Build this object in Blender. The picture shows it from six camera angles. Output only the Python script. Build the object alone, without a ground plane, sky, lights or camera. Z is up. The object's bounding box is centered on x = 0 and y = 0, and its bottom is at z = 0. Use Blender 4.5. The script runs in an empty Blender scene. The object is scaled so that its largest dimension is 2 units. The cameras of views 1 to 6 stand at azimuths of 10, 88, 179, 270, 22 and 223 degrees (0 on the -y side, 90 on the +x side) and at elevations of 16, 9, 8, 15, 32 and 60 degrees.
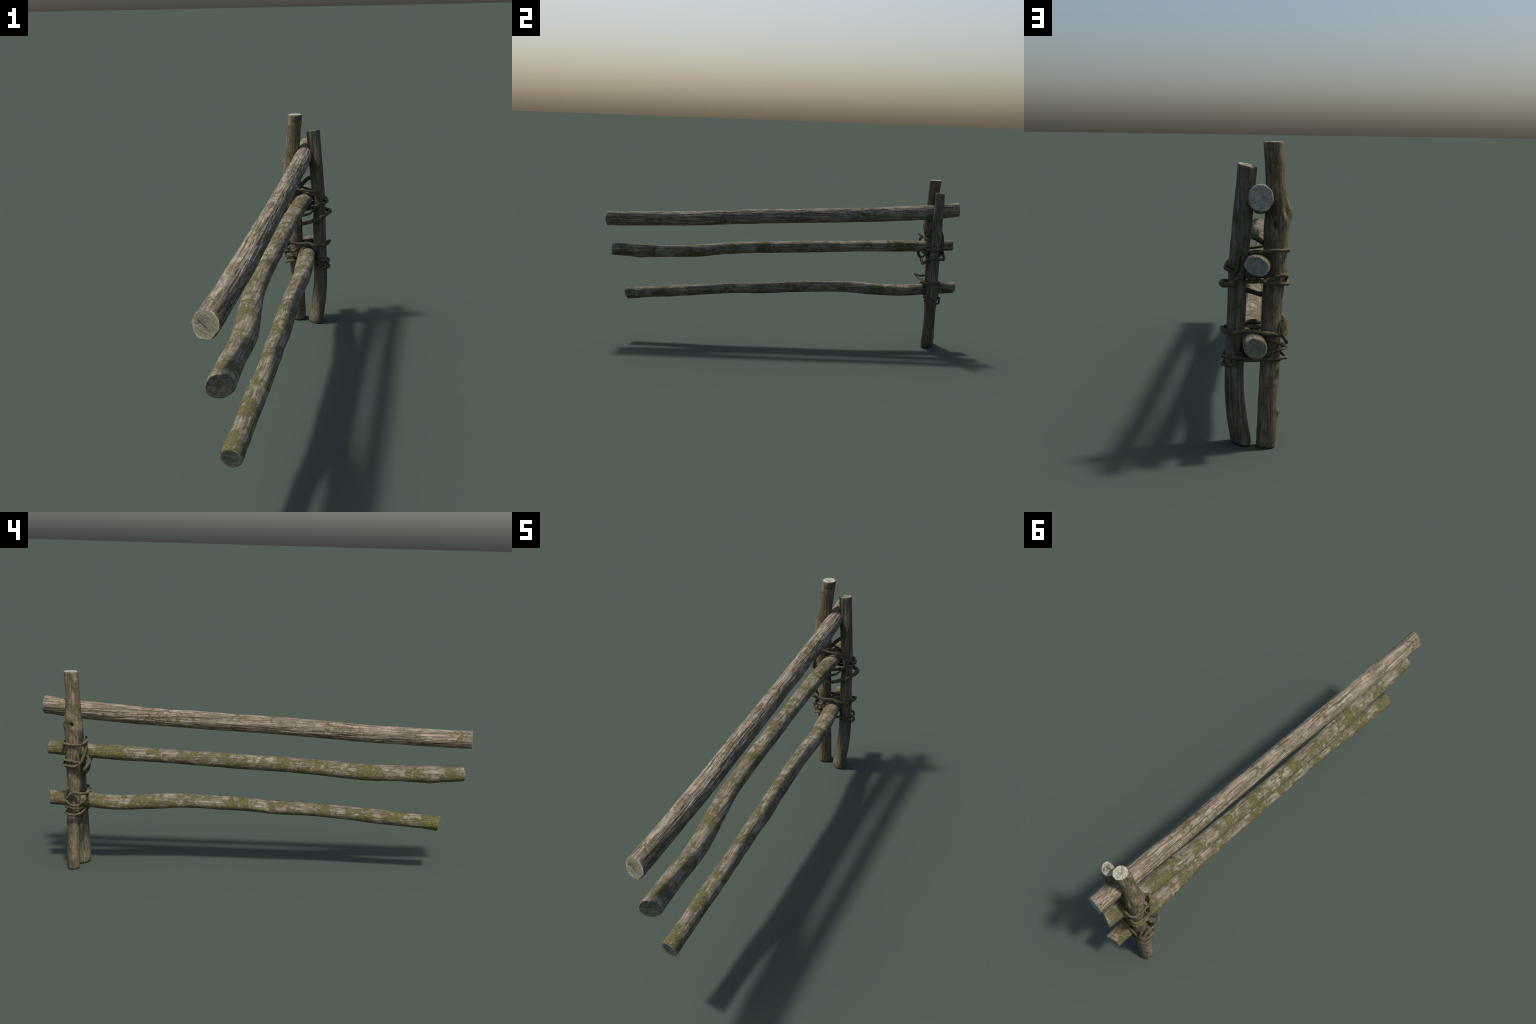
"""Rustic pole fence section: two upright posts, three rails resting between
them, lashed together with twisted vines.  Metres, z up."""
import bpy, math
import numpy as np

# ------------------------------------------------------------------ noise --
def _hash(ix, iy, iz, seed):
    h = (ix * 374761393 + iy * 668265263 + iz * 2147483647 + seed * 974634777) & 0xFFFFFFFF
    h = ((h ^ (h >> 13)) * 1274126177) & 0xFFFFFFFF
    h = ((h ^ (h >> 16)) * 2246822519) & 0xFFFFFFFF
    return ((h ^ (h >> 15)) & 0xFFFFFF) / float(0xFFFFFF) * 2.0 - 1.0

def noise(p, seed=0):
    """smooth value noise in [-1, 1] for an (n, 3) array of points"""
    f = np.floor(p)
    i = f.astype(np.int64)
    u = p - f
    u = u * u * u * (u * (u * 6 - 15) + 10)
    out = 0.0
    for dx in (0, 1):
        for dy in (0, 1):
            for dz in (0, 1):
                w = (u[:, 0] if dx else 1 - u[:, 0]) * (u[:, 1] if dy else 1 - u[:, 1]) * (u[:, 2] if dz else 1 - u[:, 2])
                out = out + w * _hash(i[:, 0] + dx, i[:, 1] + dy, i[:, 2] + dz, seed)
    return out

def fractal(p, seed=0, octaves=3, gain=0.5):
    s, a, tot = 0.0, 1.0, 0.0
    for k in range(octaves):
        s = s + a * noise(p * (2.03 ** k), seed + 17 * k)
        tot += a
        a *= gain
    return s / tot

# ---------------------------------------------------------------- helpers --
def spline(t, knots, values):
    """Catmull-Rom curve through evenly spaced knots"""
    h = knots[1] - knots[0]
    i = np.clip(((t - knots[0]) / h).astype(int), 0, len(knots) - 2)
    u = ((t - knots[i]) / h)[:, None]
    v = np.vstack([2 * values[0] - values[1], values, 2 * values[-1] - values[-2]])
    a, b, c, d = v[i], v[i + 1], v[i + 2], v[i + 3]
    return 0.5 * (2 * b + (c - a) * u + (2 * a - 5 * b + 4 * c - d) * u ** 2 + (3 * b - a - 3 * c + d) * u ** 3)

def mesh_object(name, verts, faces, material, parent):
    me = bpy.data.meshes.new(name)
    me.from_pydata([tuple(v) for v in verts], [], faces)
    me.polygons.foreach_set("use_smooth", [True] * len(me.polygons))
    me.materials.append(material)
    me.update()
    ob = bpy.data.objects.new(name, me)
    bpy.context.scene.collection.objects.link(ob)
    ob.parent = parent
    return ob

# -------------------------------------------------------------- materials --
class Nodes:
    """tiny wrapper that keeps node building readable"""
    def __init__(self, name):
        self.mat = bpy.data.materials.new(name)
        self.mat.use_nodes = True
        self.t = self.mat.node_tree
        self.t.nodes.clear()
        self.coord = self.t.nodes.new("ShaderNodeTexCoord").outputs["Object"]

    def put(self, sock, value):
        if hasattr(value, "is_output"):
            self.t.links.new(value, sock)
        else:
            sock.default_value = value

    def mapped(self, scale, shift=(0, 0, 0)):
        n = self.t.nodes.new("ShaderNodeMapping")
        self.t.links.new(self.coord, n.inputs["Vector"])
        n.inputs["Scale"].default_value = scale
        n.inputs["Location"].default_value = shift
        return n.outputs["Vector"]

    def noise(self, vec, scale, detail=4, rough=0.55, distort=0.0):
        n = self.t.nodes.new("ShaderNodeTexNoise")
        self.t.links.new(vec, n.inputs["Vector"])
        n.inputs["Scale"].default_value = scale
        n.inputs["Detail"].default_value = detail
        n.inputs["Roughness"].default_value = rough
        n.inputs["Distortion"].default_value = distort
        return n.outputs["Fac"]

    def ramp(self, fac, stops, interp="LINEAR"):
        n = self.t.nodes.new("ShaderNodeValToRGB")
        self.put(n.inputs["Fac"], fac)
        n.color_ramp.interpolation = interp
        el = n.color_ramp.elements
        while len(el) < len(stops):
            el.new(0.5)
        for e, (p, c) in zip(el, stops):
            e.position = p
            e.color = (c, c, c, 1) if isinstance(c, (int, float)) else (*c, 1)
        return n.outputs["Color"]

    def mix(self, fac, a, b, mode="MIX"):
        n = self.t.nodes.new("ShaderNodeMix")
        n.data_type = "RGBA"
        n.blend_type = mode
        self.put(n.inputs["Factor"], fac)
        for s, v in ((n.inputs[6], a), (n.inputs[7], b)):
            self.put(s, v if hasattr(v, "is_output") else (*v, 1))
        return n.outputs[2]

    def math(self, op, a, b=0.0, clamp=False):
        n = self.t.nodes.new("ShaderNodeMath")
        n.operation = op
        n.use_clamp = clamp
        self.put(n.inputs[0], a)
        self.put(n.inputs[1], b)
        return n.outputs[0]

    def axis(self, vec, k):
        n = self.t.nodes.new("ShaderNodeSeparateXYZ")
        self.t.links.new(vec, n.inputs[0])
        return n.outputs[k]

    def length(self, vec):
        n = self.t.nodes.new("ShaderNodeVectorMath")
        n.operation = "LENGTH"
        self.t.links.new(vec, n.inputs[0])
        return n.outputs["Value"]

    def finish(self, color, rough, height=None, strength=0.4, distance=0.002):
        b = self.t.nodes.new("ShaderNodeBsdfPrincipled")
        o = self.t.nodes.new("ShaderNodeOutputMaterial")
        self.t.links.new(b.outputs[0], o.inputs[0])
        self.put(b.inputs["Base Color"], color)
        self.put(b.inputs["Roughness"], rough)
        b.inputs["Specular IOR Level"].default_value = 0.25
        if height is not None:
            n = self.t.nodes.new("ShaderNodeBump")
            n.inputs["Strength"].default_value = strength
            n.inputs["Distance"].default_value = distance
            self.t.links.new(height, n.inputs["Height"])
            self.t.links.new(n.outputs[0], b.inputs["Normal"])
        return self.mat


def bark_material(name, along, light, mid, dark, moss_zones, moss_amount, seed, cracks=0.6, streaks=0.5, moss_side=None, moss_size=34):
    """weathered wood: long grain, pale worn patches, brown stains, dark
    splits, and moss growing in zones given along the log"""
    n = Nodes(name)
    stretch = lambda s: tuple(s if k == along else 1.0 for k in range(3))
    sh = (seed * 3.1, seed * 1.7, seed * 2.3)
    patch = n.noise(n.mapped(stretch(0.45), sh), 22, 4, 0.6, 0.3)
    stain = n.noise(n.mapped(stretch(0.4), (7 + seed, seed, 3)), 40, 5, 0.65, 0.4)
    grain = n.noise(n.mapped(stretch(0.022), sh), 130, 3, 0.55, 0.2)
    line = n.noise(n.mapped(stretch(0.028), (2, seed * 2, 5)), 210, 3, 0.6)
    fine = n.noise(n.mapped(stretch(0.25), sh), 520, 3, 0.6)
    crack = n.noise(n.mapped(stretch(0.018), (seed, 4.0, seed)), 80, 4, 0.6, 0.5)
    half = tuple(0.5 * (a + b) for a, b in zip(mid, light))
    col = n.ramp(patch, [(0.38, mid), (0.47, half), (0.58, light), (0.70, tuple(c * 1.22 for c in light))])
    col = n.mix(n.ramp(stain, [(0.50, 0.0), (0.64, 0.6)]), col, dark)
    col = n.mix(n.ramp(grain, [(0.40, streaks), (0.50, 0.0)]), col, tuple(c * 1.1 for c in dark))
    col = n.mix(n.ramp(grain, [(0.55, 0.0), (0.66, 0.5)]), col, tuple(min(1, c * 1.35) for c in light))
    col = n.mix(n.ramp(line, [(0.36, 0.75), (0.47, 0.0)]), col, tuple(c * 0.75 for c in dark))
    col = n.mix(n.ramp(fine, [(0.36, 0.35), (0.50, 0.0)]), col, tuple(c * 0.6 for c in dark))
    split = n.ramp(crack, [(0.34, cracks), (0.40, 0.0)])
    col = n.mix(split, col, tuple(c * 0.3 for c in dark))
    # moss ------------------------------------------------------------------
    pos = n.math("MULTIPLY_ADD", n.axis(n.coord, along), 0.5)
    pos.node.inputs[2].default_value = 0.5
    zone = n.ramp(pos, moss_zones)
    patchy = n.noise(n.mapped(stretch(0.75), (seed * 5.0, 2, 7)), moss_size, 7, 0.74, 0.5)
    speck = n.noise(n.mapped((1, 1, 1), (seed, 1, 9)), 230, 3, 0.65)
    level = n.math("ADD", n.math("MULTIPLY", zone, 0.17), n.math("SUBTRACT", patchy, 0.64 - moss_amount))
    if moss_side is not None:
        side = n.math("MULTIPLY", n.math("SUBTRACT", n.axis(n.coord, 0), moss_side), -1.0)
        level = n.math("ADD", level, side)
    mask = n.ramp(n.math("ADD", level, n.math("MULTIPLY", n.math("SUBTRACT", speck, 0.5), 0.30)), [(0.0, 0.0), (0.035, 0.72), (0.10, 0.93)])
    tone = n.math("ADD", n.math("MULTIPLY", n.math("SUBTRACT", speck, 0.5), 1.7), n.math("MULTIPLY", level, 1.0))
    lift = n.math("ADD", tone, 0.32)
    moss = n.ramp(lift, [(0.10, (0.026, 0.026, 0.011)), (0.36, (0.066, 0.063, 0.024)), (0.60, (0.130, 0.122, 0.034)), (0.85, (0.30, 0.275, 0.052))])
    film = n.ramp(n.math("ADD", level, n.math("MULTIPLY", stain, 0.25)), [(0.0, 0.0), (0.22, 0.45)])
    col = n.mix(film, col, (0.120, 0.108, 0.055))
    col = n.mix(mask, col, moss)
    # relief ----------------------------------------------------------------
    h = n.math("ADD", n.math("MULTIPLY", grain, 0.8), n.math("MULTIPLY", line, 0.6))
    h = n.math("SUBTRACT", h, n.math("MULTIPLY", split, 0.7))
    h = n.math("ADD", h, n.math("MULTIPLY", mask, n.math("MULTIPLY", speck, 1.2)))
    return n.finish(col, 0.88, h, 0.6, 0.0025)


def cut_material(name, pale, grey, radius, lines=0.0, seed=1.0, moss=0.0, rim=1.35, turn=0.0):
    """sawn end grain: local z is the log's axis, so the distance from the
    local z axis gives growth rings and the worn rim; saw marks run at `turn`"""
    n = Nodes(name)
    r = n.math("DIVIDE", n.length(n.mapped((1, 1, 0))), radius)
    wob = n.noise(n.mapped((1, 1, 0.15)), 70, 5, 0.7)
    col = n.ramp(n.noise(n.mapped((1, 1, 1), (seed, seed, 0)), 55, 6, 0.72), [(0.36, grey), (0.62, pale)])
    spots = n.ramp(n.noise(n.mapped((1, 1, 1), (0, seed, 4)), 200, 4, 0.7), [(0.38, 0.75), (0.48, 0.0)])
    col = n.mix(spots, col, tuple(c * 0.42 for c in grey))
    rings = n.math("SINE", n.math("MULTIPLY", n.math("ADD", r, n.math("MULTIPLY", wob, 0.3)), 34.0))
    col = n.mix(n.ramp(rings, [(0.0, 0.0), (1.0, 0.16)]), col, tuple(c * 0.55 for c in grey))
    height = n.math("MULTIPLY", n.noise(n.mapped((1, 1, 1)), 240, 4, 0.7), 1.0)
    if lines:
        m = n.mapped((0.045, 1, 0))
        m.node.vector_type = "TEXTURE"
        m.node.inputs["Scale"].default_value = (22.0, 1.0, 1.0)
        m.node.inputs["Rotation"].default_value = (0, 0, math.radians(turn))
        saw = n.ramp(n.noise(m, 300, 2, 0.5), [(0.40, lines), (0.50, 0.0)])
        saw = n.mix(n.ramp(n.math("ADD", r, n.math("MULTIPLY", wob, 0.5)), [(0.85, 0.0), (1.0, 1.0)]), saw, (0, 0, 0))
        col = n.mix(saw, col, tuple(c * 0.30 for c in grey))
        height = n.math("SUBTRACT", height, saw)
    if moss:
        m = n.ramp(n.math("ADD", n.noise(n.mapped((1, 1, 1), (3, seed, 1)), 60, 6, 0.72), n.math("MULTIPLY", r, -0.12)), [(0.42, 0.0), (0.48, moss)])
        col = n.mix(m, col, (0.075, 0.073, 0.030))
    edge = n.ramp(n.math("ADD", r, n.math("MULTIPLY", n.math("SUBTRACT", wob, 0.5), 0.35)), [(0.0, 0.0), (0.93, 0.0), (0.99, 0.7)])
    col = n.mix(edge, col, tuple(min(1, c * rim) for c in pale))
    return n.finish(col, 0.85, height, 0.55, 0.0015)


def vine_material():
    n = Nodes("vine_bark")
    a = n.noise(n.mapped((1, 1, 1)), 70, 5, 0.65)
    b = n.noise(n.mapped((1, 1, 1), (4, 2, 1)), 300, 4, 0.6)
    c = n.noise(n.mapped((1, 1, 1), (7, 7, 1)), 24, 4, 0.6)
    col = n.ramp(a, [(0.34, (0.048, 0.040, 0.025)), (0.52, (0.105, 0.088, 0.054)), (0.68, (0.185, 0.158, 0.10))])
    col = n.mix(n.ramp(b, [(0.38, 0.6), (0.52, 0.0)]), col, (0.035, 0.030, 0.016))
    col = n.mix(n.ramp(n.math("ADD", c, n.math("MULTIPLY", b, 0.2)), [(0.66, 0.0), (0.76, 0.6)]), col, (0.14, 0.13, 0.032))
    return n.finish(col, 0.85, n.math("ADD", a, b), 0.6, 0.002)

# ------------------------------------------------------------------- logs --
AXES = {"y": (np.array([1.0, 0, 0]), np.array([0, 0, 1.0]), 1),
        "z": (np.array([1.0, 0, 0]), np.array([0, 1.0, 0]), 2)}

class Log:
    """a pole given by a spine, two radii and a lean of the oval, slanted end cuts and relief"""
    def __init__(self, axis, span, rows, low_cut, high_cut, seed, grain=0.0008, lump=0.0016, ridge=0.0, knots=(), fuller=0.0):
        self.axis, self.seed = axis, seed
        self.d1, self.d2, self.k = AXES[axis]
        self.knot_t = np.linspace(span[0], span[1], len(rows))
        self.rows = np.array(rows, float)
        self.rows[:, 2:4] += fuller
        self.low_cut, self.high_cut = low_cut, high_cut     # (position, slope d1, slope d2)
        self.grain, self.lump, self.ridge, self.knots = grain, lump, ridge, knots

    def at(self, t):
        t = np.asarray(t, float)
        return spline(np.clip(t, self.knot_t[0], self.knot_t[-1]), self.knot_t, self.rows)

    def surface(self, around, along, chamfer=0.0025):
        t0, t1 = self.low_cut[0], self.high_cut[0]
        e = np.array([0, chamfer * 0.35, chamfer * 0.8, chamfer * 1.6])
        t = np.concatenate([t0 + e, np.linspace(t0 + chamfer * 3, t1 - chamfer * 3, along), t1 - e[::-1]])
        s = self.at(t)
        th = np.linspace(0, 2 * math.pi, around, endpoint=False)
        T, TH = np.meshgrid(t, th, indexing="ij")
        ex = s[:, 2, None] * np.cos(TH) + s[:, 4, None] * np.sin(TH)     # oval that may lean over
        ey = s[:, 4, None] * np.cos(TH) + s[:, 3, None] * np.sin(TH)
        R = np.hypot(ex, ey)
        ux, uy = ex / R, ey / R
        # noise lookup follows the log, stretched along the grain
        q = np.stack([ex.ravel(), ey.ravel(), T.ravel()], 1)
        big = fractal(q * [16, 16, 7] + 5 * self.seed, self.seed, 3)
        mid = fractal(q * [55, 55, 22] + 3 * self.seed, self.seed + 5, 3)
        gr = fractal(q * [190, 190, 9] + self.seed, self.seed + 11, 3, 0.6)
        disp = self.lump * (1.3 * big + 0.45 * mid) + self.grain * gr
        if self.ridge:
            rd = 1 - np.abs(fractal(q * [150, 150, 5.5] + 2.0 * self.seed, self.seed + 23, 3, 0.55)) * 2.4
            calm = np.clip(np.minimum(T - t0, t1 - T).ravel() / 0.03, 0.15, 1)      # grooves fade at the sawn ends
            disp = disp - self.ridge * calm * np.clip(rd - 0.35, 0, 1)
        disp = disp.reshape(T.shape)
        for (kt, ka, amp, st, sa) in self.knots:
            da = (TH - math.radians(ka) + math.pi) % (2 * math.pi) - math.pi
            g = np.exp(-((T - kt) / st) ** 2 - (da / sa) ** 2)
            disp = disp + amp * g
        # rounded, chipped rim at both cuts
        for edge, sgn in ((t0, 1), (t1, -1)):
            d = np.clip(1 - sgn * (T - edge) / (chamfer * 1.6), 0, 1)
            chip = 1 + 0.8 * noise(np.stack([ex.ravel() * 90, ey.ravel() * 90, T.ravel() * 0 + edge * 9], 1), self.seed + 31).reshape(T.shape)
            disp = disp - chamfer * chip * d ** 2
        ox, oy = ex + ux * disp, ey + uy * disp
        slide = np.zeros_like(T)
        for (pos, a, b), sgn in ((self.low_cut, 1), (self.high_cut, -1)):
            w = np.clip(1 - sgn * (T - pos) / 0.12, 0, 1) ** 2
            slide += w * (a * ox + b * oy)
        P = s[:, 0, None, None] * self.d1
        other = s[:, 1, None, None] * self.d2
        ax = np.zeros(3); ax[self.k] = 1
        V = P + other + ox[..., None] * self.d1 + oy[..., None] * self.d2 + (T + slide)[..., None] * ax
        return V

    def build(self, name, parent, bark, cuts, around=112, along=600):
        V = self.surface(around, along)
        m = V.shape[0]
        idx = np.arange(m * around).reshape(m, around)
        nxt = np.roll(idx, -1, axis=1)
        F = np.stack([idx[:-1], nxt[:-1], nxt[1:], idx[1:]], -1).reshape(-1, 4)
        if self.axis == "y":
            F = F[:, ::-1]
        ob = mesh_object(name, V.reshape(-1, 3), F.tolist(), bark, parent)
        for ring, which in ((V[0], 0), (V[-1], 1)):
            if cuts[which] is not None:
                self.cap(ring, which, cuts[which], ob)
        return ob

    def cap(self, ring, which, material, log_object):
        """end-grain disc built on the rim, in a local frame whose z is the log's axis"""
        n = len(ring)
        centre = ring.mean(0)
        nrm = np.zeros(3)
        for a, b in zip(ring - centre, np.roll(ring, -1, 0) - centre):
            nrm += np.cross(a, b)
        out = np.zeros(3); out[self.k] = 1 if which else -1
        if nrm @ out < 0:
            nrm = -nrm
        nrm /= np.linalg.norm(nrm)
        lx = self.d1 - nrm * (self.d1 @ nrm); lx /= np.linalg.norm(lx)
        ly = np.cross(nrm, lx)
        rings = [1.0, 0.985, 0.95] + list(np.linspace(0.9, 0.06, 15))
        local = (ring - centre) @ np.stack([lx, ly, nrm], 1)
        verts = []
        for k, f in enumerate(rings):
            p = local * f
            if k:
                q = np.stack([p[:, 0] * 60, p[:, 1] * 60, np.full(n, self.seed * 3.3 + which)], 1)
                p = p.copy()
                p[:, 2] += (0.0006 if k == 1 else 0.0004) + 0.0007 * fractal(q, self.seed + 41, 3) - 0.0008 * (1 - f)
            verts.append(p)
        verts = np.vstack(verts + [np.array([[0, 0, local[:, 2].mean() - 0.0006]])])
        idx = np.arange(len(rings) * n).reshape(len(rings), n)
        nx = np.roll(idx, -1, 1)
        F = np.stack([idx[:-1], nx[:-1], nx[1:], idx[1:]], -1).reshape(-1, 4).tolist()
        F += [[int(a), int(b), len(verts) - 1] for a, b in zip(idx[-1], nx[-1])]
        area = np.cross(local[1, :2] - local[0, :2], -local[0, :2])
        if area < 0:
            F = [f[::-1] for f in F]
        ob = mesh_object("cut_end", verts, F, material, log_object)
        from mathutils import Matrix
        M = Matrix.Identity(4)
        for c, v in enumerate((lx, ly, nrm)):
            for r_ in range(3):
                M[r_][c] = v[r_]
        M.translation = centre
        ob.matrix_local = M
        return ob

# spine rows: offset along x, second offset (z for rails, y for posts), two radii, lean of the oval
TOP_RAIL = Log("y", (-1.0, 1.0), [
    (-.0184, .6758, .0375, .0400, .0030), (-.0156, .6781, .0355, .0388, .0018), (-.0137, .6848, .0360, .0394, .0010), (-.0128, .6909, .0360, .0390, .0010),
    (-.0118, .7020, .0345, .0402, .0010), (-.0100, .7116, .0340, .0402, .0010), (-.0096, .7207, .0338, .0397, .0010), (-.0118, .7280, .0338, .0392, .0010),
    (-.0108, .7363, .0338, .0399, .0010), (-.0135, .7450, .0345, .0400, .0010), (-.0115, .7561, .0362, .0408, .0010), (-.0108, .7700, .0362, .0404, .0010),
    (-.0149, .7906, .0362, .0405, .0010)],
    (-.991, -.265, .03), (.997, 0, -.06), 3, grain=.0007, lump=.0014, ridge=.0030, fuller=.0010,
    knots=[(-.70, 100, .003, .03, .5), (.22, 250, .002, .03, .4)])
MIDDLE_RAIL = Log("y", (-.965, .98), [
    (.0075, .5058, .0392, .0337, .0030), (.0016, .4993, .0382, .0371, .0048), (.0027, .5003, .0406, .0333, .0057), (-.0149, .5069, .0394, .0351, .0047),
    (-.0275, .5224, .0360, .0336, .0040), (-.0286, .5343, .0335, .0329, .0027), (-.0289, .5406, .0339, .0331, .0018), (-.0273, .5485, .0338, .0328, .0015),
    (-.0254, .5555, .0342, .0314, .0012), (-.0228, .5629, .0356, .0311, .0016), (-.0174, .5692, .0367, .0332, .0020), (-.0115, .5756, .0375, .0304, .0024),
    (-.0045, .5864, .0370, .0301, .0025)],
    (-.966, .162, 0), (.978, -.25, -.08), 7, grain=.0007, lump=.0017, fuller=.0006,
    knots=[(-.81, 265, .005, .03, .35), (-.56, 240, .003, .02, .3), (.45, 90, .002, .03, .4)])
LOW_RAIL = Log("y", (-.88, 1.0), [
    (.0089, .2525, .0330, .0319, .0030), (.0132, .2662, .0325, .0313, .0024), (.0172, .2786, .0345, .0315, .0031), (.0227, .2921, .0342, .0293, .0032),
    (.0233, .3036, .0351, .0287, .0028), (.0244, .3088, .0362, .0296, .0028), (.0235, .3204, .0365, .0296, .0025), (.0226, .3267, .0365, .0296, .0030),
    (.0233, .3304, .0364, .0311, .0032), (.0212, .3215, .0382, .0330, .0038), (.0120, .3177, .0396, .0325, .0035), (.0046, .3311, .0378, .0324, .0025),
    (-.0038, .3411, .0345, .0325, .0025)],
    (-.876, -.265, -.24), (.991, .247, 0), 13, grain=.0007, lump=.0016, fuller=.0007,
    knots=[(-.52, 170, .006, .008, .16), (-.47, 165, .004, .006, .14), (-.62, 130, .003, .02, .4)])
SHORT_POST = Log("z", (0, 1.0), [
    (.0422, .8536, .0335, .0372, -.0085), (.0565, .8534, .0325, .0343, -.0045), (.0644, .8540, .0301, .0313, -.0020), (.0645, .8566, .0295, .0314, -.0005),
    (.0618, .8584, .0293, .0301, -.0015), (.0583, .8604, .0295, .0306, -.0042), (.0572, .8619, .0281, .0301, -.0055), (.0495, .8674, .0301, .0295, -.0050),
    (.0416, .8700, .0304, .0290, -.0041), (.0329, .8753, .0302, .0276, -.0023), (.0257, .8771, .0302, .0263, -.0009), (.0190, .8794, .0290, .0263, .0000)],
    (.001, 0, 0), (.881, .17, -.12), 19, grain=.0006, lump=.0011, knots=[(.62, 80, .002, .03, .5), (.0, 40, -.006, .03, .7), (.03, 270, .003, .03, .5), (.0, 150, -.004, .02, .5)])
TALL_POST = Log("z", (0, 1.1), [
    (-.0380, .8800, .0318, .0296, .0005), (-.0410, .8790, .0322, .0296, .0005), (-.0422, .8760, .0308, .0294, .0005), (-.0450, .8745, .0308, .0293, .0),
    (-.0473, .8712, .0305, .0295, .0), (-.0478, .8684, .0302, .0293, -.0008), (-.0500, .8658, .0311, .0293, -.0015), (-.0533, .8656, .0322, .0303, -.0025),
    (-.0590, .8633, .0335, .0329, -.0022), (-.0602, .8575, .0373, .0365, -.0024), (-.0635, .8558, .0398, .0408, -.0038), (-.0655, .8574, .0360, .0365, -.0035),
    (-.0592, .8559, .0316, .0319, -.0016), (-.0548, .8607, .0316, .0320, -.0005), (-.0495, .8663, .0306, .0320, .0000), (-.0490, .8730, .0290, .0310, .0000),
    (-.0490, .8800, .0280, .0300, .0000)],
    (.001, 0, 0), (.951, 0, 0), 29, grain=.0006, lump=.0012,
    knots=[(.735, 165, .009, .026, .50), (.716, 122, .006, .022, .35), (.690, 245, .005, .03, .4), (.700, 75, -.024, .010, .15), (.700, 75, .004, .030, .45), (.712, 186, -.025, .008, .13),
           (.690, 215, .006, .03, .4), (.665, 185, -.004, .02, .5), (.110, 165, .006, .012, .22), (.300, 140, .003, .014, .3),
           (.235, 100, .002, .03, .4), (.745, 128, -.005, .03, .18), (.0, 80, -.007, .018, .5), (.0, 200, -.004, .02, .4)])

# ------------------------------------------------------------------ vines --
# control points of each strand (x, y, z) and its thickness
UPPER_LASHING = [
    (.0055, [(.072, .826, .620), (.036, .822, .620), (-.001, .815, .622), (-.033, .808, .627), (-.060, .800, .632), (-.076, .792, .640), (-.092, .803, .629),
             (-.097, .822, .619), (-.097, .854, .619), (-.099, .884, .624), (-.098, .896, .627), (-.079, .906, .625), (-.053, .905, .624), (-.023, .903, .620),
             (.001, .896, .614), (.022, .884, .606)]),
    (.0055, [(-.017, .842, .598), (.006, .830, .607), (.027, .825, .607), (.055, .822, .598), (.078, .829, .588), (.090, .848, .575), (.090, .872, .570),
             (.083, .893, .577), (.074, .902, .575), (.060, .902, .572), (.044, .893, .569)]),
    (.0060, [(.041, .888, .619), (.048, .900, .606), (.053, .902, .589), (.054, .902, .569), (.063, .903, .558), (.077, .902, .561), (.089, .893, .565),
             (.094, .876, .566), (.093, .852, .567), (.087, .831, .567), (.068, .819, .564), (.041, .817, .551), (.016, .821, .537), (-.010, .824, .531),
             (-.045, .820, .530), (-.080, .818, .533), (-.097, .834, .537), (-.098, .855, .539), (-.098, .876, .545), (-.095, .892, .547), (-.086, .903, .550),
             (-.062, .903, .541), (-.038, .902, .532), (-.015, .902, .528), (.009, .902, .527), (.034, .898, .528)]),
    (.0080, [(-.020, .848, .642), (-.014, .866, .650), (-.004, .882, .658), (.010, .893, .666), (.024, .898, .662), (.031, .905, .638), (.035, .907, .614),
             (.038, .905, .588), (.039, .905, .567), (.046, .908, .545), (.063, .911, .529), (.083, .910, .519), (.099, .897, .517), (.104, .880, .517),
             (.102, .855, .518), (.094, .832, .516), (.072, .817, .504), (.037, .811, .488), (.007, .809, .477), (-.024, .812, .474), (-.058, .814, .484),
             (-.078, .812, .497), (-.075, .801, .508), (-.064, .793, .526), (-.058, .793, .548), (-.062, .802, .564)]),
    (.0066, [(-.014, .866, .650), (-.020, .846, .642), (-.034, .822, .631), (-.056, .804, .619), (-.074, .798, .606), (-.084, .804, .579), (-.093, .816, .548), (-.098, .831, .526),
             (-.098, .853, .517), (-.099, .876, .519), (-.100, .892, .522), (-.084, .905, .521), (-.048, .904, .524), (-.022, .904, .530), (.006, .906, .538),
             (.022, .905, .547), (.032, .900, .560), (.040, .886, .572)]),
    (.0052, [(-.024, .782, .540), (-.034, .788, .534), (-.032, .793, .518), (-.020, .803, .511), (.000, .803, .515), (.023, .808, .522), (.037, .814, .536), (.050, .822, .552)]),
]
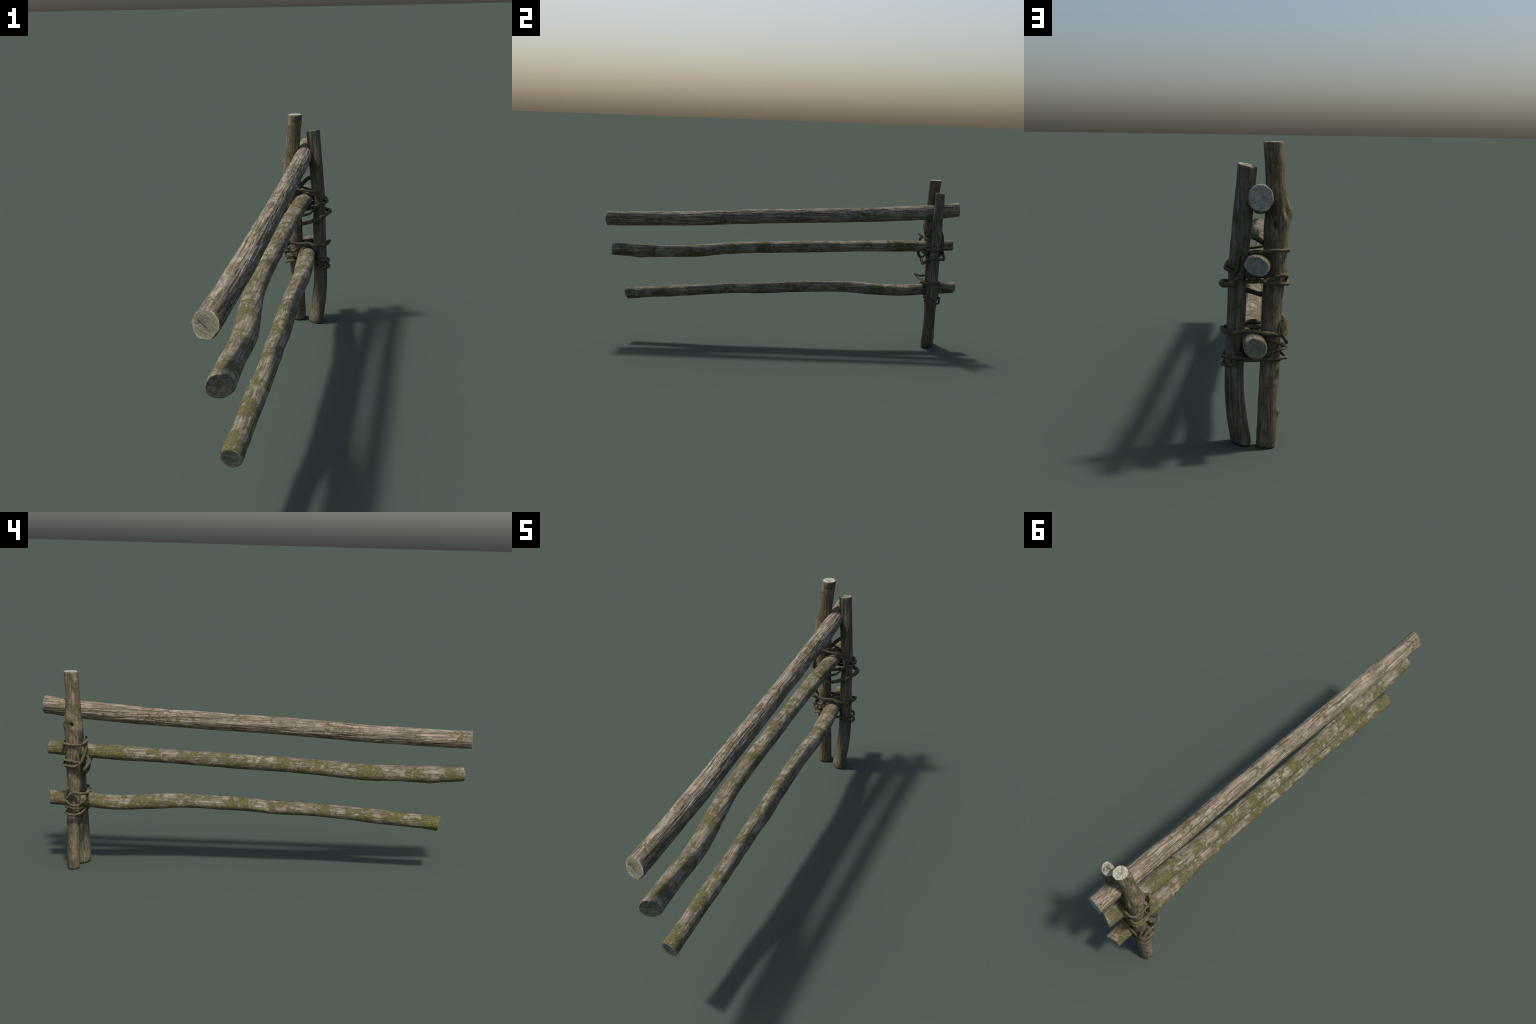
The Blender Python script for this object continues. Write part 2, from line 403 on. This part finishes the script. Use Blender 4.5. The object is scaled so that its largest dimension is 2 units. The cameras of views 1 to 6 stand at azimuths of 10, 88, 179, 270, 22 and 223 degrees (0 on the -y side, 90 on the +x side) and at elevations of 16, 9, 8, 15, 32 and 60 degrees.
LOWER_LASHING = [
    (.0064, [(.011, .810, .380), (-.011, .808, .381), (-.045, .803, .381), (-.068, .795, .388), (-.080, .784, .402), (-.086, .787, .398), (-.092, .801, .390),
             (-.097, .828, .388), (-.097, .853, .392), (-.097, .872, .386), (-.095, .885, .368), (-.084, .896, .359), (-.065, .903, .363), (-.047, .903, .366),
             (-.021, .903, .369), (.006, .903, .373), (.032, .903, .374), (.059, .903, .370), (.080, .902, .367), (.095, .896, .371), (.103, .884, .379),
             (.103, .872, .376), (.097, .850, .373), (.089, .829, .374), (.075, .820, .375), (.056, .815, .373), (.031, .811, .376), (.011, .809, .380)]),
    (.0058, [(-.004, .809, .386), (.012, .806, .385), (.026, .806, .378), (.039, .808, .365), (.050, .822, .340)]),
    (.0062, [(-.084, .884, .410), (-.088, .890, .396), (-.083, .897, .380), (-.085, .899, .362), (-.096, .888, .344), (-.097, .872, .333), (-.096, .849, .329),
             (-.092, .828, .337), (-.078, .816, .345), (-.058, .817, .342), (-.030, .814, .357), (-.006, .812, .369), (.014, .818, .370), (.005, .845, .372),
             (-.010, .864, .372), (.010, .874, .381), (.030, .868, .386)]),
    (.0050, [(-.040, .884, .349), (-.058, .901, .343), (-.072, .903, .338), (-.089, .893, .329), (-.096, .880, .321), (-.097, .862, .315), (-.093, .837, .313),
             (-.075, .825, .312), (-.054, .823, .311), (-.038, .834, .306)]),
    (.0052, [(.046, .898, .306), (.029, .888, .291), (-.003, .885, .288), (-.041, .897, .304), (-.060, .902, .312), (-.082, .897, .317), (-.094, .882, .320)]),
    (.0056, [(-.015, .830, .290), (-.040, .816, .300), (-.065, .821, .296), (-.085, .834, .288), (-.096, .856, .282), (-.097, .880, .285), (-.092, .893, .289),
             (-.075, .902, .287), (-.048, .902, .286), (-.021, .902, .284), (.002, .902, .280), (.021, .902, .280), (.040, .902, .278), (.062, .902, .270),
             (.083, .899, .263), (.098, .886, .264), (.101, .870, .259), (.097, .850, .261), (.092, .831, .269), (.068, .822, .268), (.045, .826, .272)]),
    (.0054, [(.010, .896, .284), (.039, .902, .288), (.067, .902, .288), (.088, .900, .290), (.099, .886, .290), (.101, .870, .285), (.097, .850, .287),
             (.092, .832, .299), (.078, .820, .303), (.058, .819, .298), (.031, .822, .286), (.005, .826, .278), (-.020, .830, .276)]),
]

def keep_outside(path, radius):
    """push a strand out of the logs it wraps"""
    for log in (SHORT_POST, TALL_POST, TOP_RAIL, MIDDLE_RAIL, LOW_RAIL):
        s = log.at(path[:, log.k])
        a = path @ log.d1 - s[:, 0]
        b = path @ log.d2 - s[:, 1]
        q = np.hypot(a / (s[:, 2] + radius * 0.8), b / (s[:, 3] + radius * 0.8))
        inside = (q < 1) & (q > 0.45)
        f = np.where(inside, 1 / np.maximum(q, 1e-3), 1.0)
        path = path + ((f - 1) * a)[:, None] * log.d1 + ((f - 1) * b)[:, None] * log.d2
    return path

def build_vine(radius, pts, material, parent, seed, sides=14):
    pts = np.array(pts, float)
    k = np.arange(len(pts), dtype=float)
    u = np.linspace(0, len(pts) - 1, 600)
    p = spline(u, k, pts)
    d = np.concatenate([[0], np.cumsum(np.linalg.norm(np.diff(p, axis=0), axis=1))])
    n = max(24, int(d[-1] / 0.0025))
    p = np.stack([np.interp(np.linspace(0, d[-1], n), d, p[:, c]) for c in range(3)], 1)
    for _ in range(6):
        p[1:-1] = 0.25 * p[:-2] + 0.5 * p[1:-1] + 0.25 * p[2:]
        p = keep_outside(p, radius)
    s = np.linspace(0, d[-1], n)
    for c in range(3):
        p[:, c] += 0.0012 * noise(np.stack([s * 28, s * 0 + c * 9.1, s * 0 + seed * 3.7], 1), seed)
    for _ in range(2):
        p[1:-1] = 0.25 * p[:-2] + 0.5 * p[1:-1] + 0.25 * p[2:]
    tan = np.gradient(p, axis=0)
    tan /= np.linalg.norm(tan, axis=1)[:, None]
    nrm = np.cross(tan[0], [0.3, 0.5, 0.8]); nrm /= np.linalg.norm(nrm)
    th = np.linspace(0, 2 * math.pi, sides, endpoint=False)
    rows = []
    for i in range(n):
        nrm = nrm - tan[i] * (nrm @ tan[i]); nrm /= np.linalg.norm(nrm)
        bi = np.cross(tan[i], nrm)
        rows.append(p[i] + np.cos(th)[:, None] * nrm + np.sin(th)[:, None] * bi)
    U = np.array(rows) - p[:, None]
    q = np.stack([np.cos(th)[None] * 1.3 + 0 * s[:, None], np.sin(th)[None] * 1.3 + 0 * s[:, None], s[:, None] * 55 + 0 * th[None]], -1).reshape(-1, 3)
    rr = radius * (1 + 0.13 * noise(np.stack([s * 30, s * 0, s * 0 + seed], 1), seed + 3))[:, None]
    rr = rr * (1 + 0.16 * fractal(q + seed, seed + 9, 2).reshape(n, sides))
    end = np.minimum(s, s[-1] - s) / (radius * 0.6)
    rr = rr * np.sqrt(np.clip(1 - (1 - np.clip(end, 0, 1)) ** 2 * 0.8, 0, 1))[:, None]
    V = (p[:, None] + U * rr[..., None]).reshape(-1, 3)
    idx = np.arange(n * sides).reshape(n, sides)
    nx = np.roll(idx, -1, 1)
    F = np.stack([idx[:-1], nx[:-1], nx[1:], idx[1:]], -1).reshape(-1, 4).tolist()
    V = np.vstack([V, p[:1] - tan[:1] * radius * 0.2, p[-1:] + tan[-1:] * radius * 0.2])
    F += [[int(b), int(a), len(V) - 2] for a, b in zip(idx[0], nx[0])]
    F += [[int(a), int(b), len(V) - 1] for a, b in zip(idx[-1], nx[-1])]
    return mesh_object("vine", V, F, material, parent)

# --------------------------------------------------------------- assembly --
fence = bpy.data.objects.new("rustic_fence", None)
bpy.context.scene.collection.objects.link(fence)
fence["label"] = "weathered mossy pole fence section lashed with vines"
fence["category"] = "wooden fence"

def zones(*spans):
    """moss density along a log: soft plateaus between the given positions"""
    stops = [(0.0, 0.0)]
    for a, b, v in sorted(spans):
        c = 0.5 * (a + b) * 0.5 + 0.5
        stops.append((c, v))
        stops.append((0.5 * b + 0.5 + 0.02, 0.1))
    return stops[:31]

grey_light, grey_mid, grey_dark = (.298, .262, .202), (.202, .171, .124), (.080, .066, .044)
top_bark = bark_material("pale_split_wood", 1, (.332, .284, .218), (.236, .192, .138), (.088, .070, .049),
    zones((-.97, -.9, .6), (-.75, -.6, .4), (-.36, -.28, .6), (-.1, .0, .3), (.06, .14, .6), (.45, .58, .6), (.7, .75, .3), (.86, .99, .4)),
    .03, 1.0, cracks=.9, streaks=.8, moss_size=62)
middle_bark = bark_material("mossy_grey_bark", 1, grey_light, grey_mid, grey_dark,
    zones((-.96, -.86, 1), (-.85, -.64, .8), (-.6, -.42, 1), (-.33, -.21, .6), (-.2, -.03, .9), (.1, .23, .6), (.25, .37, .5), (.44, .5, .6), (.55, .78, 1), (.9, .99, .8)),
    .07, 2.0, cracks=.5, moss_side=-.02)
low_bark = bark_material("mossy_brown_bark", 1, grey_light, grey_mid, grey_dark,
    zones((-.86, -.78, .9), (-.74, -.6, 1), (-.58, -.5, .7), (-.46, -.4, .5), (-.37, -.27, .9), (-.15, -.07, .7), (.06, .18, .8), (.33, .38, .5), (.48, .64, .9), (.7, .78, .6), (.9, .99, .6)),
    .065, 3.0, cracks=.5, moss_side=.02)
short_bark = bark_material("grey_brown_post_bark", 2, (.190, .168, .122), (.122, .104, .073), (.054, .045, .032),
    zones((0.02, .1, .6), (.25, .3, .3), (.4, .46, .3), (.55, .6, .3), (.66, .76, .7), (.8, .88, .5)), .0, 4.0, cracks=.5)
tall_bark = bark_material("red_brown_post_bark", 2, (.235, .188, .126), (.150, .116, .078), (.066, .050, .035),
    zones((0.02, .07, .5), (.2, .26, .5), (.5, .58, .4), (.6, .66, .5), (.74, .80, .9), (.86, .94, .7)), .03, 5.0, cracks=.5)

TOP_RAIL.build("rail", fence, top_bark, (cut_material("pale_sawn_end", (.40, .375, .265), (.27, .255, .175), .038, .85, 1.0, turn=-38),
                                         cut_material("grey_sawn_end", (.36, .37, .32), (.20, .21, .18), .037, 0, 2.0)), around=168, along=700)
MIDDLE_RAIL.build("rail", fence, middle_bark, (cut_material("dark_mossy_end", (.17, .175, .135), (.105, .105, .078), .039, .3, 3.0, .5, 1.8, 10),
                                               cut_material("grey_green_end", (.25, .27, .235), (.16, .175, .15), .034, 0, 4.0)))
LOW_RAIL.build("rail", fence, low_bark, (cut_material("dark_striped_end", (.20, .21, .165), (.125, .13, .10), .033, .85, 5.0, .2, 1.8, -6),
                                         cut_material("mossy_sawn_end", (.20, .215, .165), (.125, .135, .10), .034, 0, 6.0, .3, 1.7)))
worn = cut_material("worn_foot_end", (.26, .24, .19), (.15, .135, .10), .032, 0, 7.0)
SHORT_POST.build("post", fence, short_bark, (worn, cut_material("mossy_post_top", (.42, .41, .35), (.22, .21, .16), .028, 0, 8.0, .85, 1.25)), along=380)
TALL_POST.build("post", fence, tall_bark, (worn, cut_material("pale_post_top", (.52, .52, .43), (.32, .32, .25), .031, 0, 9.0, .6, .95)), along=400)

vine = vine_material()
for i, (radius, pts) in enumerate(UPPER_LASHING + LOWER_LASHING):
    build_vine(radius, pts, vine, fence, 60 + 7 * i)
